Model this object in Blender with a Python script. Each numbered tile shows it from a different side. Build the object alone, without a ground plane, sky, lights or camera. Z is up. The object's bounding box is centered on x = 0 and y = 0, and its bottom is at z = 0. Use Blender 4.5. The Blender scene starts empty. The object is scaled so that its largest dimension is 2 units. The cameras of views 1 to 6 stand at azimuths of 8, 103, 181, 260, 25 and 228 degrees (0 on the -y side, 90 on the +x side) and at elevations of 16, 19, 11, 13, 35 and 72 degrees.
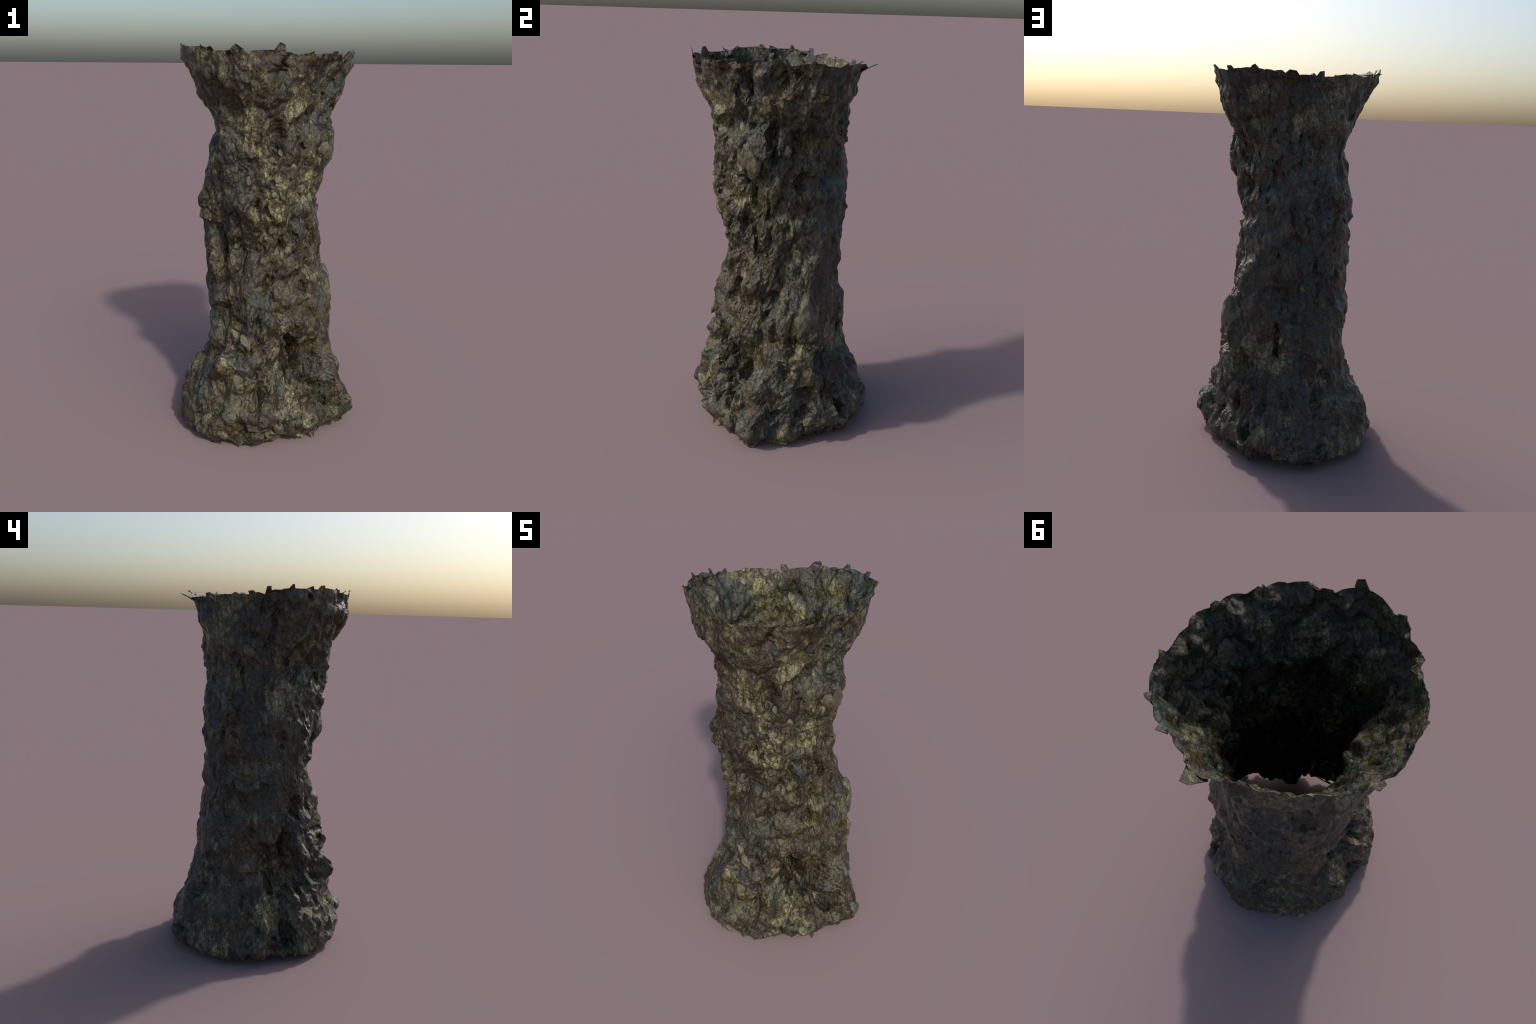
import bpy, math
import numpy as np

# ----------------------------------------------------------------------------
# A hollow, weathered rock pillar: a thin rough shell, narrow in the middle,
# flared towards an open ragged rim and towards a spreading, ragged foot.
# ----------------------------------------------------------------------------
rng = np.random.default_rng(7)
TAU = 2 * math.pi

# ---------------------------------------------------------------- profile ---
# outer radius of the wall, one cross-section per height, given every 30
# degrees of azimuth (0 = +x, 90 = +y)
SECTIONS = [
    (0.00, [.378, .348, .373, .430, .450, .450, .450, .450, .460, .413, .337, .362]),
    (0.05, [.444, .389, .419, .474, .484, .484, .479, .494, .504, .464, .423, .438]),
    (0.12, [.444, .388, .451, .472, .467, .474, .472, .481, .494, .477, .445, .449]),
    (0.20, [.421, .377, .412, .453, .444, .448, .443, .454, .477, .469, .421, .398]),
    (0.28, [.385, .364, .382, .408, .422, .420, .400, .426, .443, .430, .408, .371]),
    (0.36, [.340, .360, .373, .379, .374, .352, .350, .392, .433, .432, .378, .337]),
    (0.44, [.334, .360, .352, .351, .352, .332, .314, .336, .412, .410, .346, .313]),
    (0.52, [.319, .364, .337, .336, .347, .322, .295, .309, .382, .397, .358, .318]),
    (0.60, [.331, .363, .330, .328, .368, .327, .296, .291, .349, .377, .346, .320]),
    (0.68, [.319, .348, .328, .323, .355, .327, .327, .294, .331, .367, .332, .317]),
    (0.76, [.294, .329, .327, .305, .328, .327, .325, .317, .336, .346, .320, .301]),
    (0.84, [.293, .306, .304, .289, .308, .297, .305, .317, .328, .326, .300, .285]),
    (0.92, [.279, .290, .294, .290, .296, .298, .306, .332, .320, .311, .316, .291]),
    (1.00, [.283, .264, .274, .294, .300, .310, .315, .334, .307, .294, .304, .280]),
    (1.08, [.271, .257, .270, .294, .312, .314, .317, .336, .314, .309, .313, .276]),
    (1.16, [.252, .260, .266, .294, .324, .330, .324, .334, .326, .336, .317, .258]),
    (1.24, [.245, .240, .252, .288, .322, .326, .315, .344, .358, .355, .322, .260]),
    (1.32, [.264, .257, .266, .292, .316, .318, .312, .346, .357, .360, .332, .280]),
    (1.40, [.282, .261, .244, .279, .308, .298, .296, .327, .355, .368, .327, .290]),
    (1.48, [.294, .274, .254, .276, .290, .283, .275, .326, .374, .383, .336, .297]),
    (1.56, [.310, .275, .258, .279, .282, .274, .277, .318, .380, .386, .349, .316]),
    (1.64, [.286, .310, .288, .291, .294, .287, .290, .318, .363, .384, .345, .296]),
    (1.72, [.325, .370, .310, .306, .308, .310, .316, .352, .391, .406, .364, .321]),
    (1.80, [.352, .408, .348, .329, .310, .313, .352, .383, .434, .464, .400, .354]),
    (1.87, [.385, .422, .374, .327, .308, .326, .382, .422, .472, .491, .417, .382]),
    (1.93, [.412, .434, .404, .346, .327, .347, .408, .441, .463, .492, .437, .428]),
    (2.00, [.426, .448, .418, .356, .334, .356, .420, .454, .472, .500, .445, .439]),
]
# height of the ragged upper and lower edge by azimuth
TOP_EDGE = [(0, 1.962), (30, 1.958), (60, 1.955), (90, 1.943), (110, 1.934), (130, 1.940), (155, 1.949),
            (175, 1.958), (190, 1.974), (215, 1.982), (235, 1.979), (258, 1.971), (275, 1.960), (290, 1.953),
            (320, 1.952), (345, 1.952)]
BOTTOM_EDGE = [(0, .045), (25, .030), (45, .020), (70, .030), (90, .040), (115, .045), (140, .045), (170, .045),
               (185, .065), (200, .045), (225, .020), (245, .022), (258, .020), (275, .045), (300, .030),
               (316, .070), (330, .085), (343, .045)]

# local relief: azimuth, height, half-width, half-height, amount, hardness
# (metres; negative = hollow; hardness 0 = soft swell, 1 = steep sided)
SUNNY_UPPER_SWELLS = [
    (281, 1.560, .048, .080, -.052, .8), (292, 1.610, .020, .040, -.018, 1), (269, 1.225, .022, .050, -.048, 1),
    (258, 1.250, .050, .045, .020, .5), (236, 1.120, .055, .090, .012, .3), (246, 1.030, .040, .035, -.020, .7),
    (284, 1.130, .030, .050, -.014, .7), (301, 1.080, .018, .050, -.030, 1), (262, 1.700, .060, .040, .014, .4),
    (300, 1.700, .060, .030, .012, .4), (272, 1.420, .030, .030, -.014, .6), (244, 1.420, .05, .06, .012, .5),
    (300, 1.330, .045, .040, -.016, .6), (231, 1.000, .030, .060, -.026, .8), (226, 1.540, .030, .080, -.030, .7),
    (342, 1.500, .072, .125, .032, .95), (329, 1.335, .040, .055, -.022, 1), (316, 1.270, .060, .050, -.012, .5),
    (358, 1.560, .022, .120, -.050, 1), (22, 1.580, .045, .070, -.030, .6), (14, 1.480, .055, .140, -.030, .5),
    (355, 1.757, .052, .060, .016, .9), (349, 1.640, .035, .035, .010, .8), (337, 1.830, .018, .110, -.036, .9),
    (326, 1.740, .030, .110, -.036, .8), (345, 1.740, .030, .100, .022, .8), (318, 1.850, .045, .050, .010, .4),
    (32, 1.600, .030, .060, -.024, .8), (30, 1.380, .030, .050, -.020, .7), (31, 1.475, .030, .045, .012, .7),
]
SUNNY_LOWER_SWELLS = [
    (338, 1.045, .024, .060, -.035, 1), (323, .900, .035, .070, -.030, .8), (304, .970, .020, .040, -.020, .9),
    (303, .960, .030, .020, .020, .6), (318, .780, .036, .058, -.068, 1), (2, .790, .038, .042, -.030, .9),
    (13, .690, .050, .105, .008, 1), (35, .700, .080, .125, .028, .9), (350, .690, .050, .090, .006, .9),
    (281, .850, .050, .025, -.018, .8), (272, .780, .070, .070, .012, .5), (289, .635, .075, .055, .034, .9),
    (270, .680, .016, .060, -.034, .9), (253, .640, .070, .018, -.028, .9), (252, .580, .026, .050, .012, .8),
    (261, .565, .026, .055, .016, .8), (256, .500, .060, .018, -.018, .8), (268, .590, .010, .07, -.022, 1),
    (262, .455, .110, .040, .020, .9), (262, .385, .090, .022, -.022, .8), (298, .545, .022, .030, -.050, 1),
    (303, .590, .040, .026, -.022, .8), (350, .345, .060, .080, .022, .6), (5, .340, .075, .095, .024, .5),
    (285, .320, .060, .100, .014, .7), (272, .300, .012, .120, -.022, .8), (240, .340, .035, .090, .014, .5),
    (247, .300, .020, .090, -.018, .7), (271, .150, .072, .040, .016, 1), (250, .150, .050, .050, .014, .9),
    (348, .120, .060, .055, .014, .9), (309, .43, .085, .150, -.045, .5), (236, .60, .06, .18, -.022, .3),
    (300, 1.76, .07, .06, -.012, .2), (338, .30, .03, .10, -.02, .5), (8, .190, .055, .035, -.030, .9), (30, .175, .035, .035, -.034, 1),
    (44, .160, .060, .060, .026, .8), (62, .170, .028, .060, -.056, 1), (70, .150, .050, .080, .014, .7),
    (60, .450, .024, .085, -.026, .8), (332, .130, .036, .040, -.030, .9), (225, .280, .050, .090, .012, .5),
]
SHADED_SWELLS = [
    (97, 1.225, .022, .120, -.024, .6), (94, 1.115, .040, .040, -.022, .7), (76, 1.500, .024, .035, -.016, .9),
    (119, 1.410, .040, .030, -.020, .7), (155, 1.430, .016, .070, -.012, .9), (148, 1.455, .045, .058, -.022, .8),
    (146, 1.330, .070, .025, .014, .5), (146, 1.270, .080, .018, -.012, .6), (162, 1.670, .070, .050, .012, .6),
    (158, 1.730, .060, .014, -.018, .8), (205, 1.560, .040, .060, -.020, .6), (229, 1.430, .050, .060, .014, .6),
    (196, 1.060, .040, .120, .012, .8), (227, 1.000, .032, .130, -.050, .8), (214, .830, .036, .055, -.054, 1),
    (216, .850, .025, .100, .016, .7), (140, .800, .050, .060, -.004, .6), (156, .960, .080, .090, .010, .5),
    (184, .500, .030, .070, -.022, .8), (185, .410, .022, .040, -.040, .9), (160, .500, .060, .120, .012, .6),
    (204, .520, .020, .140, -.020, .7), (226, .470, .055, .075, .014, .6), (232, .420, .040, .020, -.020, .8),
    (116, .340, .018, .080, -.020, .7), (82, .620, .020, .085, -.042, .9), (92, .660, .022, .080, .014, .7),
    (62, .800, .050, .070, .010, .7), (48, .580, .065, .090, .012, .5), (115, .570, .050, .040, -.012, .5),
    (107, .890, .026, .035, .012, .7), (138, .900, .028, .120, .010, .6), (146, .750, .050, .090, .016, .6),
    (82, .280, .050, .060, -.016, .9), (69, .400, .020, .110, -.016, .7), (122, .320, .035, .070, .012, .8),
    (193, .190, .020, .060, -.026, .8), (212, .330, .020, .130, -.018, .7), (105, 1.68, .03, .12, -.014, .5),
    (80, 1.65, .05, .07, .012, .5), (128, 1.82, .02, .10, -.014, .6), (182, 1.80, .016, .12, -.022, .8),
    (196, 1.83, .016, .12, .010, .6), (216, 1.82, .03, .10, -.020, .6),
]
# broad hollows and shoulders of the wall, softly bounded
BROAD_SWELLS = [
    (222, .68, .065, .085, .024, .3), (262, .12, .055, .050, -.026, .5), (352, 1.16, .050, .090, .016, .2),
    (338, .84, .050, .060, .020, .3), (352, .30, .040, .070, .012, .3), (26, .48, .045, .070, .018, .3),
    (52, .45, .030, .070, -.022, .5), (62, .24, .036, .110, -.040, .6), (126, .94, .060, .110, .012, .2),
    (120, .84, .045, .060, .014, .3), (163, .35, .045, .090, .018, .3), (197, .40, .050, .080, -.014, .3),
    (217, 1.20, .045, .090, .024, .4), (222, .60, .035, .060, .016, .4),
    (196, .20, .035, .080, -.028, .5), (112, .12, .060, .060, .014, .3), (242, .12, .060, .060, .014, .3),
    (200, 1.55, .050, .060, -.026, .5), (185, 1.48, .040, .050, .014, .4), (316, 1.64, .050, .060, -.016, .4),
    (310, 1.20, .055, .070, .014, .3), (236, .85, .035, .080, -.026, .5),
    (246, .45, .045, .060, .022, .4), (226, .28, .035, .090, -.026, .5), (284, .50, .040, .060, .018, .5),
    (302, .20, .040, .080, -.026, .5), (274, .50, .050, .060, -.008, .3),
]
BROAD_SWELLS += [
    (302, 1.63, .045, .060, -.028, .4), (328, 1.32, .035, .050, .018, .3), (238, 1.05, .030, .080, -.020, .4),
    (20, 1.04, .045, .080, -.026, .4), (300, .40, .060, .090, -.016, .3), (338, .45, .040, .060, -.020, .4),
    (274, .10, .045, .050, -.026, .4), (322, .06, .060, .050, -.026, .3), (221, .68, .060, .080, .018, .3),
    (238, .25, .040, .070, .020, .3), (350, .42, .040, .060, -.022, .4), (207, 1.63, .075, .075, -.032, .4),
    (329, .82, .040, .060, .024, .4), (352, .25, .030, .060, .020, .4), (45, .42, .035, .070, -.028, .5),
    (12, .95, .030, .060, -.016, .4), (5, 1.70, .035, .050, -.018, .4), (6, 1.32, .035, .050, -.016, .3),
    (352, 1.36, .025, .050, .018, .4), (47, 1.83, .045, .050, -.018, .4), (31, 1.37, .045, .060, -.024, .4),
    (56, 1.42, .035, .050, -.016, .4), (21, .62, .040, .050, -.028, .5), (52, 1.00, .040, .050, .018, .4),
    (36, .28, .040, .060, -.020, .4), (68, .11, .045, .050, -.028, .4), (33, 1.76, .050, .060, -.008, .3),
    (92, 1.60, .045, .060, .014, .3), (36, 1.88, .050, .040, -.014, .3), (165, 1.00, .040, .060, -.014, .4),
    (146, .73, .040, .060, -.020, .4), (138, .84, .030, .040, .018, .4), (195, .45, .060, .100, -.032, .3),
    (210, 1.70, .040, .050, -.018, .4), (218, 1.21, .026, .070, .014, .5), (212, 1.13, .028, .080, .014, .5),
    (139, .64, .030, .045, -.018, .5), (218, .59, .030, .060, .026, .5), (202, .66, .030, .050, -.018, .4),
    (228, .11, .050, .060, .022, .3), (196, .15, .035, .060, -.022, .4), (236, 1.85, .040, .050, .014, .3),
    (220, 1.65, .050, .080, -.034, .4), (312, 1.64, .040, .070, -.018, .4), (310, 1.05, .035, .060, .016, .3),
    (246, .45, .030, .050, .016, .4), (234, .44, .025, .060, -.020, .5), (290, .34, .045, .070, -.018, .4),
    (281, .46, .030, .050, .014, .4), (300, .10, .040, .050, -.018, .4), (180, .10, .060, .060, -.010, .2),
]
BROAD_SWELLS += [
    (328, 1.31, .040, .050, .018, .3), (326, .85, .040, .060, .018, .3), (304, .38, .045, .080, -.020, .4),
    (228, .25, .035, .070, .016, .3), (10, .65, .035, .060, -.020, .4), (6, .30, .035, .060, -.018, .4),
    (35, .48, .035, .050, .014, .3), (76, 1.40, .035, .050, -.014, .3), (30, 1.40, .035, .070, -.018, .4),
    (52, .25, .030, .070, -.018, .4), (52, 1.00, .035, .045, .014, .3), (135, 1.40, .040, .060, .014, .3),
    (195, .42, .050, .090, -.018, .3), (213, 1.21, .030, .080, .026, .5), (236, 1.00, .030, .090, -.020, .4),
    (204, .63, .030, .090, -.036, .5), (86, 1.95, .060, .035, .050, .2), (221, .60, .028, .055, .020, .4), (228, .19, .035, .060, .020, .3),
    (197, .12, .035, .050, -.018, .4), (270, .25, .040, .080, -.012, .3), (208, 1.60, .045, .060, -.018, .4),
    (185, 1.52, .035, .045, .014, .4), (225, 1.61, .030, .060, -.016, .4), (307, 1.58, .035, .060, -.016, .4),
    (318, 1.12, .035, .070, .018, .3), (231, .44, .025, .070, -.018, .5), (246, .42, .028, .060, .018, .5),
    (272, .45, .030, .050, .014, .4), (234, .06, .045, .050, .022, .3), (301, .20, .035, .070, -.018, .4),
]
BROAD_SWELLS += [
    (327, 1.47, .085, .160, .030, .7), (268, 1.35, .070, .100, .012, .3), (20, 1.10, .030, .060, .014, .4),
    (8, 1.25, .030, .050, -.014, .4), (50, .40, .030, .060, -.014, .4), (218, 1.70, .040, .050, -.016, .4),
    (232, .45, .022, .080, -.018, .6), (248, .45, .026, .070, .018, .6), (208, .48, .026, .090, -.024, .5),
    (222, .52, .026, .060, .016, .5), (218, 1.15, .024, .060, .016, .5), (231, 1.00, .026, .080, -.018, .5),
    (200, .62, .028, .060, -.014, .4), (195, .12, .030, .050, -.014, .4), (55, 1.68, .040, .060, -.012, .3),
    (141, .73, .030, .050, -.014, .4), (165, 1.25, .035, .060, .014, .3), (175, .25, .035, .060, .014, .3),
    (72, 1.45, .035, .045, -.012, .4), (70, 1.70, .030, .060, -.012, .3), (305, .12, .040, .050, .018, .4),
    (30, 1.40, .030, .050, -.010, .4),
]
SWELLS = BROAD_SWELLS + SUNNY_UPPER_SWELLS + SUNNY_LOWER_SWELLS + SHADED_SWELLS
# creases and ridges drawn as strokes: [(azimuth, height), ...], width, amount
STROKES = [
    ([(332, .36), (337, .24), (342, .10)], .026, .050),
    ([(301, .54), (311, .43), (320, .32), (330, .20)], .030, -.085),
    ([(292, .52), (298, .38), (305, .25), (312, .12)], .018, -.020),
    ([(321, .55), (329, .42), (337, .29), (345, .18)], .020, .034),
    ([(300, .46), (309, .30), (318, .18)], .016, .016),
    ([(322, .50), (329, .36), (340, .24)], .014, -.022),
    ([(276, .52), (280, .40), (284, .24), (286, .12)], .016, .012),
    ([(262, 1.80), (276, 1.72), (292, 1.68), (306, 1.72)], .018, .014),
    ([(258, 1.74), (272, 1.67), (286, 1.64)], .012, -.016),
    ([(285, 1.92), (281, 1.86), (274, 1.84)], .012, -.014),
    ([(238, 1.96), (240, 1.84), (243, 1.70), (242, 1.58)], .022, .020),
    ([(226, 1.94), (228, 1.80), (231, 1.66), (232, 1.54)], .022, -.020),
    ([(310, 1.86), (316, 1.76), (318, 1.66)], .014, .014),
    ([(305, 1.02), (303, .88), (306, .72)], .016, -.012),
    ([(293, 1.20), (296, 1.02), (292, .88)], .012, .010),
    ([(252, 1.24), (250, 1.08), (254, .92)], .016, -.014),
    ([(242, .88), (250, .74), (246, .62)], .014, -.014),
    ([(356, 1.42), (355, 1.20), (357, 1.00), (353, .80), (354, .56)], .012, -.020),
    ([(20, .84), (18, .70), (20, .60)], .008, -.016),
    ([(2, .58), (12, .575), (24, .60), (36, .58)], .012, -.018),
    ([(340, .40), (334, .28), (330, .18)], .020, -.026),
    ([(52, .56), (54, .40), (50, .26)], .016, -.018),
    ([(40, .42), (42, .28), (46, .14)], .014, -.012),
    ([(78, .50), (76, .34), (72, .20)], .014, -.012),
    ([(92, .40), (96, .26), (98, .12)], .018, -.010),
    ([(110, .44), (112, .30), (116, .14)], .016, .010),
    ([(134, .42), (132, .28), (136, .14)], .016, -.012),
    ([(150, .44), (152, .28), (156, .14)], .018, .010),
    ([(176, .62), (180, .50), (186, .34), (196, .18)], .016, -.016),
    ([(200, .44), (208, .30), (214, .16)], .014, .014),
    ([(220, .42), (224, .28), (228, .14)], .014, -.014),
    ([(140, 1.42), (150, 1.34), (164, 1.34)], .012, .012),
    ([(142, 1.34), (152, 1.27), (166, 1.24)], .010, .012),
    ([(168, 1.78), (172, 1.88), (176, 1.95)], .014, -.016),
    ([(60, 1.90), (68, 1.74), (76, 1.58), (80, 1.40)], .020, .010),
    ([(104, 1.50), (108, 1.36), (104, 1.18)], .016, .010),
    ([(128, 1.20), (134, 1.04), (130, .86)], .014, -.012),
]

# ------------------------------------------------------------ noise tools ---
def hash3(i, j, k, seed):
    h = (i.astype(np.int64) * 374761393 + j.astype(np.int64) * 668265263
         + k.astype(np.int64) * 2147483647 + seed * 1274126177) & 0xFFFFFFFF
    h = ((h ^ (h >> 13)) * 1274126177) & 0xFFFFFFFF
    h = ((h ^ (h >> 16)) * 2246822519) & 0xFFFFFFFF
    return ((h ^ (h >> 15)) & 0xFFFFFF) / float(0xFFFFFF)

def value_noise(p, seed):
    """smooth value noise, -1..1"""
    i = np.floor(p).astype(np.int64)
    f = p - i
    f = f * f * f * (f * (f * 6 - 15) + 10)
    out = np.zeros(len(p))
    for a in (0, 1):
        wa = f[:, 0] if a else 1 - f[:, 0]
        for b in (0, 1):
            wb = f[:, 1] if b else 1 - f[:, 1]
            for c in (0, 1):
                wc = f[:, 2] if c else 1 - f[:, 2]
                out += wa * wb * wc * hash3(i[:, 0] + a, i[:, 1] + b, i[:, 2] + c, seed)
    return out * 2 - 1

def fbm(p, seed, octaves=4, gain=.5):
    out, amp, tot = np.zeros(len(p)), 1., 0.
    for o in range(octaves):
        out += amp * value_noise(p * 2 ** o + 17.3 * o, seed + o)
        tot += amp
        amp *= gain
    return out / tot

def ridged(p, seed, octaves=4, gain=.55):
    out, amp, tot = np.zeros(len(p)), 1., 0.
    for o in range(octaves):
        out += amp * (1 - 2 * np.abs(value_noise(p * 2 ** o + 9.1 * o, seed + o)))
        tot += amp
        amp *= gain
    return out / tot

def cells(p, seed):
    """3D Voronoi: nearest distance, second distance, tilted chip height per cell"""
    base = np.floor(p).astype(np.int64)
    f1 = np.full(len(p), 9.)
    f2 = np.full(len(p), 9.)
    chip = np.zeros(len(p))
    for a in (-1, 0, 1):
        for b in (-1, 0, 1):
            for c in (-1, 0, 1):
                i, j, k = base[:, 0] + a, base[:, 1] + b, base[:, 2] + c
                d = np.stack([p[:, 0] - i - hash3(i, j, k, seed),
                              p[:, 1] - j - hash3(i, j, k, seed + 1),
                              p[:, 2] - k - hash3(i, j, k, seed + 2)], 1)
                r = np.sqrt((d * d).sum(1))
                near = r < f1
                f2 = np.where(near, f1, np.minimum(f2, r))
                f1 = np.where(near, r, f1)
                tilt = ((hash3(i, j, k, seed + 3) - .5) * d[:, 0] + (hash3(i, j, k, seed + 4) - .5) * d[:, 1]
                        + (hash3(i, j, k, seed + 5) - .5) * d[:, 2]) * 2.2 + (hash3(i, j, k, seed + 6) - .5)
                chip = np.where(near, tilt, chip)
    return f1, f2, chip

def facet_noise(p, seed):
    """piecewise flat noise on a tetrahedral lattice: plane facets meeting in sharp creases, -1..1"""
    p = p @ np.array([[.86, .36, -.36], [-.23, .90, .37], [.46, -.24, .86]])
    i = np.floor(p).astype(np.int64)
    f = p - i
    order = np.argsort(-f, axis=1)
    fs = np.take_along_axis(f, order, 1)
    at = i.copy()
    v = hash3(at[:, 0], at[:, 1], at[:, 2], seed)
    out = v * (1 - fs[:, 0])
    rows = np.arange(len(p))
    for k in range(3):
        at[rows, order[:, k]] += 1
        v = hash3(at[:, 0], at[:, 1], at[:, 2], seed)
        out += v * (fs[:, k] - (fs[:, k + 1] if k < 2 else 0))
    return out * 2 - 1

def smooth(a, b, x):
    t = np.clip((x - a) / (b - a), 0, 1)
    return t * t * (3 - 2 * t)

def edge_height(table, deg):
    a = np.array([t[0] for t in table], float)
    v = np.array([t[1] for t in table], float)
    a = np.concatenate([a - 360, a, a + 360])
    v = np.tile(v, 3)
    return np.interp(deg, a, v)

def section_radius(phi, z):
    """periodic Fourier interpolation round each section, cubic between heights"""
    zs = np.array([s[0] for s in SECTIONS])
    tab = np.array([s[1] for s in SECTIONS])
    n = tab.shape[1]
    co = np.fft.rfft(tab, axis=1) / n
    z = np.clip(z, zs[0], zs[-1])
    i = np.clip(np.searchsorted(zs, z, side='right') - 1, 0, len(zs) - 2)
    h = zs[i + 1] - zs[i]
    t = (z - zs[i]) / h
    slope = np.gradient(co, zs, axis=0)
    h00, h10 = 2 * t ** 3 - 3 * t ** 2 + 1, t ** 3 - 2 * t ** 2 + t
    h01, h11 = -2 * t ** 3 + 3 * t ** 2, t ** 3 - t ** 2
    out = np.zeros(len(phi))
    for k in range(n // 2 + 1):
        c = h00 * co[i, k] + h10 * h * slope[i, k] + h01 * co[i + 1, k] + h11 * h * slope[i + 1, k]
        w = 1 if k in (0, n // 2) else 2
        out += w * (c * np.exp(1j * k * phi)).real
    return out

def grit(p):
    """fine chips and grain on top of the broken planes, metres"""
    q = p * np.array([1, 1, .62])
    calm = .3 + .7 * smooth(-.25, .25, fbm(p * 6, 141, 2))
    return calm * (.0040 * facet_noise(q * 62 + 7.7, 121) + .0024 * facet_noise(q * 125 + 1.3, 131))

def wrapped(deg):
    return (deg + 180) % 360 - 180

def relief(phi, z, r0):
    """height of the rough surface above the smooth section, metres"""
    deg = np.degrees(phi) % 360
    p = np.stack([.35 * np.cos(phi), .35 * np.sin(phi), z], 1)
    # wander the coordinates so that no feature has a regular outline
    wx = facet_noise(p * 9, 11) * .020 + facet_noise(p * 24, 12) * .009
    wz = facet_noise(p * 9 + 5, 21) * .024 + facet_noise(p * 24, 22) * .011
    wide = facet_noise(p * 48, 31) * .006
    deg_w = deg + np.degrees((wx + wide) / np.maximum(r0, .2)) * .8
    z_w = z + (wz + wide) * .8
    d = np.zeros(len(phi))
    for a, h, w, hh, amt, hard in SWELLS:
        u = np.radians(wrapped(deg_w - a)) * r0 / w
        v = (z_w - h) / hh
        m = (np.abs(u) < 2.6) & (np.abs(v) < 2.6)
        q = np.sqrt(u[m] ** 2 + v[m] ** 2)
        soft = np.exp(-q * q * 1.1)
        steep = 1 - smooth(.72, 1.12, q)
        steep *= 1 - .35 * q * q if amt > 0 else 1
        d[m] += amt * (soft * (1 - hard) + steep * hard)
    for pts, w, amt in STROKES:
        if abs(amt) < .03 and max(h for _, h in pts) < .6:
            amt *= 1.7  # the foot is deeply fluted
        best = np.full(len(phi), 9.)
        for (a0, h0), (a1, h1) in zip(pts[:-1], pts[1:]):
            x = np.radians(wrapped(deg_w - a0)) * r0
            y = z_w - h0
            dx, dy = np.radians(wrapped(a1 - a0)) * r0, h1 - h0
            t = np.clip((x * dx + y * dy) / (dx * dx + dy * dy), 0, 1)
            taper = .55 + .45 * np.sin(np.pi * np.clip(t, 0, 1))
            best = np.minimum(best, np.hypot(x - t * dx, y - t * dy) / taper)
        d += amt * np.exp(-(best / w) ** (4 if amt < -.03 else 2))

    # roughness: the sunny side is broken and lumpy, the shaded side smoother
    sunny = .5 + .5 * np.cos(np.radians(deg - 292))
    rough = .55 + .45 * smooth(.25, .75, sunny)
    inner_warp = np.stack([wx, wz, wx], 1)
    pw = p + inner_warp * 1.0
    # broken planes of several sizes, drawn out upright
    crumple = np.stack([facet_noise(p * 14, 71), facet_noise(p * 14, 72), facet_noise(p * 14, 73)], 1)
    pc = p + crumple * .012 + inner_warp * .25
    plates = facet_noise(pc * np.array([9, 9, 5.0]), 101)
    blocks = facet_noise(pc * np.array([20, 20, 12]) + 3.1, 111)
    chips = facet_noise(pc * np.array([46, 46, 28]) + 7.7, 121)
    d += rough * np.where(plates > 0, .014, .024) * plates
    d += rough * .012 * np.where(blocks > 0, blocks, 1.5 * blocks)
    d += (.35 + .65 * rough) * .005 * chips
    ribs = facet_noise(pc * np.array([15, 15, 3.2]) + 6.6, 211)
    d += .012 * (.5 + .5 * rough) * np.where(ribs > 0, ribs, 1.6 * ribs)
    # overlapping slabs with stepped edges
    f1, f2, chip = cells((pc + crumple * .006) * np.array([12.5, 12.5, 7.5]) + 5.5, 181)
    d += rough * .016 * chip * (.4 + .6 * smooth(-.2, .2, fbm(p * 4 + 4, 191, 2)))
    # sharp edged crevices between the plates, only here and there
    crease = np.abs(facet_noise(pc * np.array([13, 13, 5.5]) + 11, 151))
    where = smooth(-.1, .35, fbm(p * 4.5 + 2, 161, 2))
    d -= .042 * rough * where * (1 - smooth(0, .12, crease))
    # scattered stones in the broken parts
    f1, f2, chip = cells(pw * np.array([21, 21, 15]) + 3.3, 201)
    pick = smooth(.1, .3, chip) * smooth(.0, .3, fbm(p * 5 + 8, 171, 2)) * rough
    d += .014 * pick * (1 - smooth(.25, .62, f1))
    # upright grain, stronger in the fluted foot and in the collar below the rim
    foot = np.maximum(1 - smooth(.20, .55, z), .6 * smooth(1.62, 1.8, z))
    d += .006 * (.4 + foot) * (.6 - 1.6 * np.abs(facet_noise(pw * np.array([26, 26, 5]), 401)))
    flute = np.abs(facet_noise(pw * np.array([9, 9, 1.5]), 431))
    d += .044 * (1 - smooth(.18, .5, z)) * (.26 - flute)
    return d

# -------------------------------------------------------------- materials ---
def new_material(name):
    m = bpy.data.materials.new(name)
    m.use_nodes = True
    nt = m.node_tree
    return m, nt, nt.nodes["Principled BSDF"]

def node(nt, kind, **kw):
    n = nt.nodes.new(kind)
    for k, v in kw.items():
        if k in n.inputs:
            n.inputs[k].default_value = v
        else:
            setattr(n, k, v)
    return n

def ramp(nt, src, stops, interp='LINEAR'):
    r = nt.nodes.new("ShaderNodeValToRGB")
    r.color_ramp.interpolation = interp
    while len(r.color_ramp.elements) < len(stops):
        r.color_ramp.elements.new(.5)
    for e, (pos, col) in zip(r.color_ramp.elements, stops):
        e.position = pos
        e.color = (*col, 1) if isinstance(col, tuple) else (col, col, col, 1)
    nt.links.new(src, r.inputs["Fac"])
    return r.outputs["Color"]

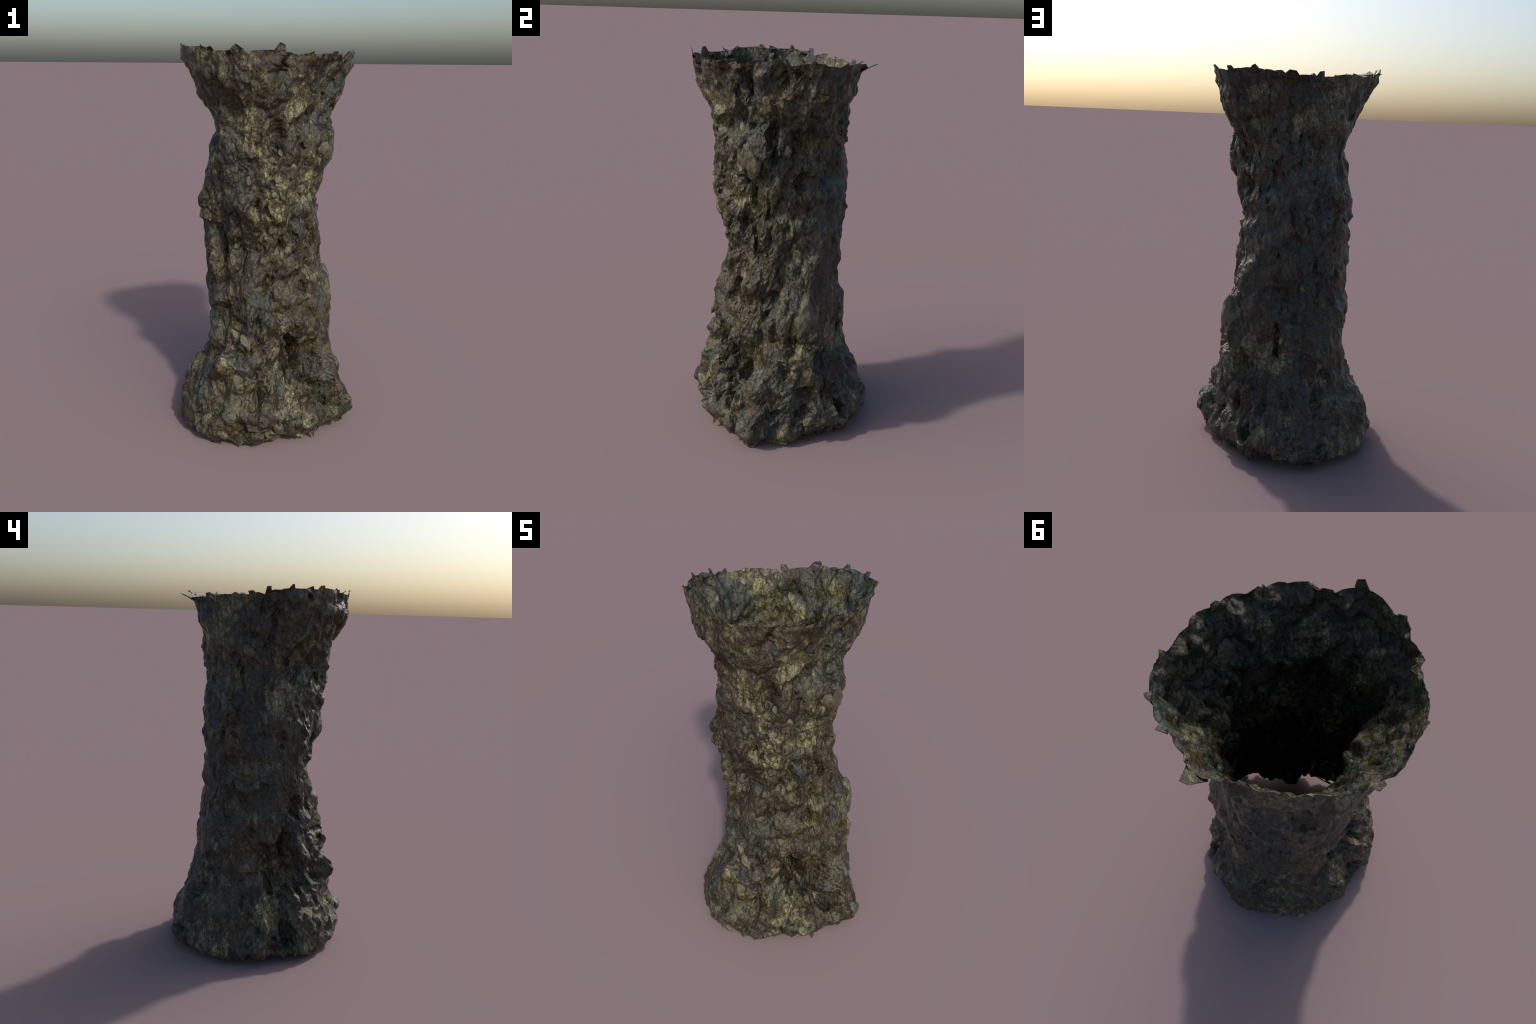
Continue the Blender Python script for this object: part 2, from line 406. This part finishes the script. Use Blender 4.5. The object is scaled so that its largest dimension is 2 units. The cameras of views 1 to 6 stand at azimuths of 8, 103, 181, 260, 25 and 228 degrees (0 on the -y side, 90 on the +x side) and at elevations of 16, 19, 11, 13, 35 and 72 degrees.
def mix(nt, fac, a, b, mode='MIX'):
    n = nt.nodes.new("ShaderNodeMix")
    n.data_type = 'RGBA'
    n.blend_type = mode
    for s, v in ((n.inputs[0], fac), (n.inputs[6], a), (n.inputs[7], b)):
        if isinstance(v, (int, float)):
            s.default_value = v
        elif isinstance(v, tuple):
            s.default_value = (*v, 1)
        else:
            nt.links.new(v, s)
    return n.outputs[2]

BROWN, DARK_BROWN = (.058, .043, .020), (.018, .013, .007)
OLIVE, PALE_OLIVE = (.098, .092, .042), (.225, .210, .104)
TEAL, GREY_BLUE = (.036, .048, .036), (.050, .049, .040)
TAN = (.165, .135, .076)

def rock_material(name, tone=1.0, stone=None):
    m, nt, bsdf = new_material(name)
    L = nt.links.new
    co = node(nt, "ShaderNodeTexCoord").outputs["Object"]
    def noise(scale, detail=6., rough=.6, dist=0., stretch=None):
        v = co
        if stretch:
            mp = node(nt, "ShaderNodeMapping")
            mp.inputs["Scale"].default_value = stretch
            L(co, mp.inputs["Vector"])
            v = mp.outputs[0]
        n = node(nt, "ShaderNodeTexNoise", Scale=scale, Detail=detail, Roughness=rough, Distortion=dist)
        L(v, n.inputs["Vector"])
        return n.outputs["Fac"]
    def voro(scale, feature, stretch=(1, 1, .7), out="Distance"):
        mp = node(nt, "ShaderNodeMapping")
        mp.inputs["Scale"].default_value = stretch
        wob = node(nt, "ShaderNodeTexNoise", Scale=scale * .8, Detail=3.)
        L(co, wob.inputs["Vector"])
        add = node(nt, "ShaderNodeVectorMath", operation='MULTIPLY_ADD')
        L(wob.outputs["Color"], add.inputs[0])
        add.inputs[1].default_value = (.8 / scale,) * 3
        L(co, add.inputs[2])
        L(add.outputs[0], mp.inputs["Vector"])
        n = node(nt, "ShaderNodeTexVoronoi", feature=feature, Scale=scale)
        L(mp.outputs[0], n.inputs["Vector"])
        return n.outputs[out]
    def ridge(scale, stretch, detail=6.):
        mp = node(nt, "ShaderNodeMapping")
        mp.inputs["Scale"].default_value = stretch
        L(co, mp.inputs["Vector"])
        n = node(nt, "ShaderNodeTexNoise", noise_type='RIDGED_MULTIFRACTAL')
        n.normalize = True
        for k, v in (("Scale", scale), ("Detail", detail), ("Roughness", .62), ("Offset", .9), ("Gain", 1.6),
                     ("Lacunarity", 2.1), ("Distortion", .6)):
            n.inputs[k].default_value = v
        L(mp.outputs[0], n.inputs["Vector"])
        return n.outputs["Fac"]
    # plates: every block of rock has a mineral colour of its own
    plate = voro(7.5, 'F1', (1, 1, .62), "Color")
    sep = node(nt, "ShaderNodeSeparateColor")
    L(plate, sep.inputs[0])
    PLATES = [(0., DARK_BROWN), (.16, BROWN), (.34, OLIVE), (.48, BROWN), (.58, TEAL), (.68, PALE_OLIVE), (.80, OLIVE),
              (.88, TAN), (.94, GREY_BLUE)]
    pc = ramp(nt, sep.outputs[0], PLATES, 'CONSTANT')
    small = voro(24., 'F1', (1, 1, .62), "Color")
    sep2 = node(nt, "ShaderNodeSeparateColor")
    L(small, sep2.inputs[0])
    sc = ramp(nt, sep2.outputs[0], PLATES, 'CONSTANT')
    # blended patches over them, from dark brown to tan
    mid = noise(9., 8, .72, .9)
    c = ramp(nt, mid, [(.42, DARK_BROWN), (.48, BROWN), (.54, OLIVE), (.61, PALE_OLIVE), (.70, TAN)])
    c = mix(nt, .66, c, pc)
    c = mix(nt, ramp(nt, noise(7., 6, .7, .5), [(.48, 0.), (.58, .6)]), c, sc)
    # rusty brown and teal stains
    c = mix(nt, ramp(nt, noise(5., 8, .72, .8), [(.51, 0.), (.55, .85)]), c, (.040, .029, .014))
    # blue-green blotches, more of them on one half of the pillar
    sx = node(nt, "ShaderNodeSeparateXYZ")
    L(co, sx.inputs[0])
    far = node(nt, "ShaderNodeMath", operation='MULTIPLY_ADD')
    L(sx.outputs[1], far.inputs[0])
    far.inputs[1].default_value = .10
    L(noise(5.2, 8, .72, .9, (1, 1, .7)), far.inputs[2])
    c = mix(nt, ramp(nt, far.outputs[0], [(.54, 0.), (.58, .75)]), c, (.034, .050, .042))
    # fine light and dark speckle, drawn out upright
    fine = noise(85., 8, .80, .5)
    c = mix(nt, .75, c, ramp(nt, fine, [(.42, .36), (.50, .85), (.59, 1.5)]), 'MULTIPLY')
    streak = noise(36., 8, .78, .7, (1, 1, .36))
    c = mix(nt, .8, c, ramp(nt, streak, [(.41, .30), (.5, .90), (.58, 1.6)]), 'MULTIPLY')
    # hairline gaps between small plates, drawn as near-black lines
    gap = voro(24., 'DISTANCE_TO_EDGE', (1, 1, .62))
    c = mix(nt, ramp(nt, gap, [(0., .9), (.06, 0.)]), c, (.014, .011, .008))
    if stone:
        rnd = node(nt, "ShaderNodeObjectInfo").outputs["Random"]
        s = ramp(nt, rnd, [(0., stone[0]), (.5, stone[1]), (1., stone[2])])
        s = mix(nt, .9, s, ramp(nt, noise(90., 5, .7), [(.32, .5), (.5, 1.), (.68, 1.6)]), 'MULTIPLY')
        c = mix(nt, .5, c, s)
    if tone != 1:
        c = mix(nt, 1., c, (tone, tone, tone), 'MULTIPLY')
    L(c, bsdf.inputs["Base Color"])
    L(ramp(nt, noise(30., 5, .6), [(.36, .14), (.62, .40)]), bsdf.inputs["Roughness"])
    bsdf.inputs["Specular IOR Level"].default_value = .5
    # fine grain: crinkles, chips, grit
    b1 = node(nt, "ShaderNodeBump", Strength=.35, Distance=.010)
    L(ridge(22., (1, 1, .55)), b1.inputs["Height"])
    b2 = node(nt, "ShaderNodeBump", Strength=.7, Distance=.007)
    L(voro(42., 'F1', (1, 1, .6)), b2.inputs["Height"])
    L(b1.outputs[0], b2.inputs["Normal"])
    b3 = node(nt, "ShaderNodeBump", Strength=.8, Distance=.004)
    L(noise(130., 5, .75), b3.inputs["Height"])
    L(b2.outputs[0], b3.inputs["Normal"])
    L(b3.outputs[0], bsdf.inputs["Normal"])
    return m

ROCK = rock_material("weathered_dark_rock")
SHARD = rock_material("broken_slate_edge")
STONE = rock_material("embedded_pebble_rock", 1.0, ((.20, .18, .11), (.14, .13, .075), (.18, .152, .098)))
SMOOTH_STONE = rock_material("greenish_smooth_stone", 1.0, ((.125, .130, .085), (.14, .14, .085), (.13, .135, .095)))

# ------------------------------------------------------------- assembling ---
root = bpy.data.objects.new("rock_pillar", None)
root["label"] = "hollow dark weathered rock pillar with flared ragged ends"
root["category"] = "rock pillar"
bpy.context.scene.collection.objects.link(root)

def add_part(name, mesh, material):
    ob = bpy.data.objects.new(name, mesh)
    if material and not mesh.materials:
        mesh.materials.append(material)
    ob.parent = root
    bpy.context.scene.collection.objects.link(ob)
    return ob

def mesh_from(name, verts, faces, smooth_shade=True):
    me = bpy.data.meshes.new(name)
    faces = np.asarray(faces, np.int32)
    me.vertices.add(len(verts))
    me.vertices.foreach_set("co", np.asarray(verts, np.float32).ravel())
    me.loops.add(faces.size)
    me.loops.foreach_set("vertex_index", faces.ravel())
    me.polygons.add(len(faces))
    me.polygons.foreach_set("loop_start", np.arange(len(faces), dtype=np.int32) * faces.shape[1])
    me.polygons.foreach_set("use_smooth", np.full(len(faces), smooth_shade))
    me.update(calc_edges=True)
    me.validate()
    return me

def grid_normals(g):
    du = np.roll(g, -1, 1) - np.roll(g, 1, 1)
    dv = np.gradient(g, axis=0)
    n = np.cross(du, dv)
    return n / np.maximum(np.linalg.norm(n, axis=2, keepdims=True), 1e-9)

# ------------------------------------------------------- the rough wall -----
# The wall is laid out as a coarse, irregular net of plane facets (about 2 cm),
# which is then refined and given its fine grain.
CU, CV, SUB_U, SUB_V = 132, 100, 5, 6
NU, NV = CU * SUB_U, CV * SUB_V + 1
phi = np.linspace(0, TAU, CU, endpoint=False)
deg = np.degrees(phi)

def jagged(seed, tooth, amp):
    """broken edge: angular teeth of random size round the circle"""
    r = np.random.default_rng(seed)
    a = np.sort(r.uniform(0, 360, tooth))
    h = r.uniform(-1, 1, tooth) * amp
    return np.interp(deg, np.concatenate([a - 360, a, a + 360]), np.tile(h, 3))

z_top = edge_height(TOP_EDGE, deg) - .006 + jagged(3, 46, .012)
z_bot = np.maximum(edge_height(BOTTOM_EDGE, deg) * .75 + jagged(5, 60, .014) + jagged(6, 24, .010), .002)
s = np.linspace(0, 1, CV + 1)[:, None] + np.zeros((1, CU))
PHI = np.repeat(phi[None], CV + 1, 0)
# scatter the net's knots
s[1:-1] += rng.uniform(-.36, .36, (CV - 1, CU)) / CV
PHI = PHI + rng.uniform(-.36, .36, (CV + 1, CU)) * TAU / CU
s[1:-1] += (.5 / CV) * ((np.arange(CU) % 2) - .5)[None]
Z = z_bot[None] + s * (z_top - z_bot)[None]
R0 = section_radius(PHI.ravel(), Z.ravel())
D = relief(PHI.ravel(), Z.ravel(), R0) - .002
near_edge = np.minimum(smooth(0, .05, (z_top[None] - Z).ravel()), smooth(0, .03, (Z - z_bot[None]).ravel()))
D *= .75 + .25 * near_edge
base = np.stack([R0 * np.cos(PHI.ravel()), R0 * np.sin(PHI.ravel()), Z.ravel()], 1).reshape(CV + 1, CU, 3)
net = base + grid_normals(base) * D.reshape(CV + 1, CU, 1)
# undercut: shift lumps a little downwards and sideways
pf = base.reshape(-1, 3)
shift = np.stack([value_noise(pf * 16, 61), value_noise(pf * 16, 62), value_noise(pf * 16, 63)], 1) * .012
net += (shift * near_edge[:, None]).reshape(CV + 1, CU, 3)

def refine(g):
    """split every mesh of the net along alternating diagonals into plane triangles and sample them"""
    v = np.arange(NV)
    u = np.arange(NU)
    i = np.minimum(v // SUB_V, CV - 1)
    fv = ((v - i * SUB_V) / SUB_V)[:, None] + np.zeros((1, NU))
    j = u // SUB_U
    fu = ((u - j * SUB_U) / SUB_U)[None] + np.zeros((NV, 1))
    I, J = np.meshgrid(i, j, indexing='ij')
    flip = hash3(I, J, I * 0, 55) < .5
    K = (J + 1) % CU
    c00, c01, c10, c11 = g[I, J], g[I, K], g[I + 1, J], g[I + 1, K]
    x, y = fu[..., None], fv[..., None]
    lower = np.where(x + y <= 1, c00 + (c01 - c00) * x + (c10 - c00) * y, c11 + (c10 - c11) * (1 - x) + (c01 - c11) * (1 - y))
    upper = np.where(x >= y, c00 + (c01 - c00) * x + (c11 - c01) * y, c00 + (c11 - c10) * x + (c10 - c00) * y)
    return np.where(flip[..., None], lower, upper)

def relax(g, times):
    for _ in range(times):
        m = g.copy()
        m[1:-1] = (g[:-2] + 2 * g[1:-1] + g[2:]) / 4
        g = (np.roll(m, 1, 1) + 2 * m + np.roll(m, -1, 1)) / 4
    return g

planes = refine(net)
outer = relax(planes, 1)
outer += grid_normals(relax(planes, 4)) * grit(outer.reshape(-1, 3)).reshape(NV, NU, 1)
outer[..., 2] -= outer[..., 2].min()
nb = grid_normals(relax(planes, 40))
Z = outer[..., 2]
phi = np.linspace(0, TAU, NU, endpoint=False)
s = np.linspace(0, 1, NV)[:, None]

# inner face of the thin wall
soft = relax(planes, 2)
soft[..., 2] -= max(soft[..., 2].min(), 0)
soft[0], soft[-1] = outer[0], outer[-1]
ns = grid_normals(soft)
edge_t = np.minimum(1, .25 + .75 * np.minimum(s, 1 - s) / .03)[..., None]
inner = soft - ns * (.010 * edge_t)
inner[..., 2] = np.maximum(inner[..., 2], 0)

n_outer, n_inner = grid_normals(outer), -grid_normals(inner)

def wall_part(name, v0, v1):
    """rows v0..v1 of the wall, both faces, closed along the open ends of the pillar"""
    rows = v1 - v0 + 1
    verts = np.concatenate([outer[v0:v1 + 1].reshape(-1, 3), inner[v0:v1 + 1].reshape(-1, 3)])
    norms = np.concatenate([n_outer[v0:v1 + 1].reshape(-1, 3), n_inner[v0:v1 + 1].reshape(-1, 3)])
    i, j = np.meshgrid(np.arange(rows - 1), np.arange(NU), indexing='ij')
    a, b = i * NU + j, i * NU + (j + 1) % NU
    fo = np.stack([a, b, b + NU, a + NU], -1).reshape(-1, 4)
    fi = fo[:, ::-1] + rows * NU
    parts = [fo, fi]
    jj = np.arange(NU)
    k = (jj + 1) % NU
    if v0 == 0:
        parts.append(np.stack([jj, jj + rows * NU, k + rows * NU, k], -1))
    if v1 == NV - 1:
        t = (rows - 1) * NU
        parts.append(np.stack([t + jj, t + k, t + k + rows * NU, t + jj + rows * NU], -1))
    me = mesh_from(name, verts, np.concatenate(parts))
    me.normals_split_custom_set_from_vertices(norms.astype(np.float32).tolist())
    return add_part(name, me, ROCK)

cut_foot, cut_rim = int(NV * .215), int(NV * .835)
wall_part("flared_foot", 0, cut_foot)
wall_part("shaft", cut_foot, cut_rim)
wall_part("flared_rim", cut_rim, NV - 1)

def on_wall(a, z):
    """point and frame of the built wall at an azimuth and a height"""
    u = int(round(a / 360 * NU)) % NU
    v = int(np.argmin(np.abs(Z[:, u] - z)))
    p = outer[v, u]
    n = nb[v, u]
    t = np.array([-math.sin(phi[u]), math.cos(phi[u]), 0])
    up = np.cross(n, t)
    return p, n, t, up

# ----------------------------------------------------------- stones ---------
def stone_mesh(seed, facets=14, res=28):
    """a rounded stone with chipped faces, unit size"""
    r = np.random.default_rng(seed)
    th = np.linspace(0, math.pi, res)
    ph = np.linspace(0, TAU, res * 2, endpoint=False)
    T, Pn = np.meshgrid(th, ph, indexing='ij')
    d = np.stack([np.sin(T) * np.cos(Pn), np.sin(T) * np.sin(Pn), np.cos(T)], -1).reshape(-1, 3)
    rad = np.ones(len(d))
    for _ in range(facets):
        n = r.normal(size=3)
        n /= np.linalg.norm(n)
        rad = np.minimum(rad, r.uniform(.62, .92) / np.maximum(d @ n, .05))
    rad *= 1 + .10 * facet_noise(d * 2.2 + seed, seed) + .05 * facet_noise(d * 6 + seed, seed + 1)
    v = d * rad[:, None]
    w = res * 2
    i, j = np.meshgrid(np.arange(res - 1), np.arange(w), indexing='ij')
    a, b = i * w + j, i * w + (j + 1) % w
    f = np.stack([a, a + w, b + w, b], -1).reshape(-1, 4)
    return v, f

# azimuth, height, half-width, half-height, half-depth, sunk fraction, tilt, kind
STONES = [
    (14, .680, .048, .105, .034, .75, 0, 1), (34, .705, .078, .120, .044, .75, -6, 1), (337, 1.490, .070, .100, .036, 1.0, 6, 0),
    (355, 1.757, .048, .055, .024, .3, 8, 0), (9, 1.545, .026, .048, .024, .2, 5, 0),
    (313, 1.552, .026, .036, .020, .3, -10, 0), (287, 1.495, .015, .027, .016, .0, 10, 1),
    (265, 1.512, .022, .036, .018, .2, -15, 0), (261, 1.364, .018, .030, .016, .3, -12, 0),
    (281, 1.226, .014, .034, .016, .2, 28, 0), (281, 1.306, .018, .020, .016, .3, 0, 0),
    (293, 1.300, .018, .026, .016, .3, -30, 0), (284, 1.375, .022, .018, .016, .4, 30, 1),
    (252, .575, .024, .045, .022, .2, 24, 0), (261, .565, .022, .048, .022, .2, 30, 0),
    (272, .125, .070, .036, .030, .8, 4, 1), (255, .185, .040, .044, .026, .4, -20, 1),
    (250, .075, .042, .030, .026, .3, -12, 1), (238, .125, .032, .046, .026, .3, -30, 0),
    (286, .120, .034, .042, .024, .4, 25, 1), (348, .105, .066, .056, .036, 1.0, 12, 1),
    (38, .130, .060, .040, .030, .4, -5, 0), (278, 1.470, .016, .020, .014, .0, 10, 0),
    (296, 1.43, .020, .028, .016, .4, 10, 0), (14, .30, .022, .024, .014, .4, 0, 0),
    (160, 1.67, .040, .040, .018, .5, 20, 0), (107, .89, .016, .022, .012, .3, 0, 0),
    (244, 1.02, .020, .022, .018, .2, 0, 0), (290, .985, .016, .036, .016, .3, 5, 1),
]
stone_shapes = [stone_mesh(900 + i) for i in range(6)]
for i, (a, z, w, h, dep, sunk, tilt, kind) in enumerate(STONES):
    p, n, t, up = on_wall(a, z)
    c, sn = math.cos(math.radians(tilt)), math.sin(math.radians(tilt))
    t2, u2 = t * c + up * sn, up * c - t * sn
    v, f = stone_shapes[i % 6]
    world = p - n * dep * (sunk * .7) + v[:, :1] * t2 * w + v[:, 1:2] * u2 * h + v[:, 2:] * n * dep
    world[:, 2] = np.maximum(world[:, 2], .001)
    me = mesh_from("embedded_stone", world, f)
    add_part("embedded_stone", me, SMOOTH_STONE if kind else STONE)

# ------------------------------------------------------ ragged shards -------
def shard_mesh(origin, t, out, up, width, length, lean, skew, seed, thick=.005, tip_w=None):
    """thin broken plate: irregular outline, slightly bent, set into an edge"""
    r = np.random.default_rng(seed)
    c, sn = math.cos(math.radians(lean)), math.sin(math.radians(lean))
    grow = up * c + out * sn
    nrm = out * c - up * sn
    rows, cols = 7, 6
    tip_w = tip_w or r.uniform(.08, .55)
    tip_at = r.uniform(-.5, .5) * (1 - tip_w)
    left = np.linspace(-.5, tip_at - tip_w / 2, rows)
    right = np.linspace(.5, tip_at + tip_w / 2, rows)
    tip = np.linspace(r.uniform(.55, 1.), 1., cols)[::r.choice([-1, 1])]
    bend = r.uniform(-.25, .25)
    V = []
    for side in (1, -1):
        for i in range(rows):
            f = i / (rows - 1)
            for j in range(cols):
                g = j / (cols - 1)
                x = (left[i] * (1 - g) + right[i] * g) * width + skew * f * length
                y = (-.45 + 1.45 * f * (tip[j] if f > .5 else 1)) * length if f > 0 else -.45 * length
                y = (-.45 + f * (.45 + tip[j])) * length
                q = bend * (g - .5) * width * f + .12 * length * f * f + r.uniform(-.0006, .0006)
                V.append(origin + t * x + grow * y + nrm * (q * 1. + side * thick * .5 * (1 - .5 * f)))
    V = np.array(V)
    V[rows * cols:] = V[:rows * cols] - nrm * (thick * np.repeat(1 - .5 * np.arange(rows) / (rows - 1), cols))[:, None]
    F = []
    m = rows * cols
    for i in range(rows - 1):
        for j in range(cols - 1):
            a = i * cols + j
            F.append((a, a + 1, a + cols + 1, a + cols))
            F.append((m + a, m + a + cols, m + a + cols + 1, m + a + 1))
    ring = ([(0, j) for j in range(cols)] + [(i, cols - 1) for i in range(1, rows)]
            + [(rows - 1, j) for j in range(cols - 2, -1, -1)] + [(i, 0) for i in range(rows - 2, 0, -1)])
    idx = [i * cols + j for i, j in ring]
    for a, b in zip(idx, idx[1:] + idx[:1]):
        F.append((a, a + m, b + m, b))
    return V, F

# azimuth, width, length beyond the edge, outward lean, sideways skew
RIM_SHARDS = [
    (212, .050, .018, 25, -.3), (234, .050, .012, 35, .2), (240, .040, .020, 50, .2), (259, .075, .018, 5, .1),
    (281, .070, .036, 4, .05), (303, .045, .012, 25, .6), (325, .050, .014, 30, .3), (349, .060, .020, 20, .3),
    (3, .055, .014, 35, -.3), (25, .050, .018, 25, .4), (44, .055, .026, 40, -.4), (61, .060, .026, 50, .5),
    (72, .060, .012, 45, -.4), (86, .100, .055, 58, .1), (112, .055, .032, 8, .1), (148, .050, .010, 15, .3),
    (165, .045, .014, 20, -.4), (176, .040, .036, 18, .15), (180, .060, .030, 70, -.2), (191, .044, .026, 12, -.1),
    (204, .055, .014, 20, .2),
]
for i, (a, w, l, lean, skew) in enumerate(RIM_SHARDS):
    p, n, t, up = on_wall(a, 2.)
    out = np.array([math.cos(math.radians(a)), math.sin(math.radians(a)), 0])
    v, f = shard_mesh(p - out * .004, t, out, np.array([0, 0, 1.]), w, l, lean, skew, 300 + i, tip_w=.3 if l > .05 else None)
    v[:, 2] = np.minimum(v[:, 2], 2.)
    add_part("rim_shard", mesh_from("rim_shard", v, f, False), SHARD)

BASE_SHARDS = [
    (5, .060, .030, 10, .1), (14, .070, .030, 20, .2), (40, .070, .030, 25, -.2), (52, .050, .020, 10, .2),
    (72, .050, .026, 10, -.4), (92, .040, .020, 5, .4), (104, .050, .022, 15, .2), (121, .040, .022, 10, -.3),
    (136, .040, .020, 20, .3), (163, .036, .018, 10, .2), (193, .040, .036, 5, .5), (214, .050, .026, 10, -.3),
    (228, .040, .030, 20, -.4), (243, .050, .024, 15, .2), (258, .060, .026, 10, -.3), (284, .060, .024, 25, .2),
    (300, .060, .024, 20, .3), (306, .034, .030, 25, -.4), (313, .036, .060, 10, -.3), (322, .040, .090, -35, .1),
    (336, .050, .030, 5, .3), (351, .060, .040, 5, -.1), (277, .070, .022, 5, .1), (150, .040, .020, 5, -.2),
]
for i, (a, w, l, lean, skew) in enumerate(BASE_SHARDS):
    p, n, t, up = on_wall(a, 0.)
    out = np.array([math.cos(math.radians(a)), math.sin(math.radians(a)), 0])
    v, f = shard_mesh(p - out * .006, t, out, np.array([0, 0, -1.]), w * 1.25, l * .6, lean, skew, 500 + i)
    v[:, 2] = np.maximum(v[:, 2], .0005 * (1 + i % 5))
    add_part("foot_shard", mesh_from("foot_shard", v, [q[::-1] for q in f], False), SHARD)
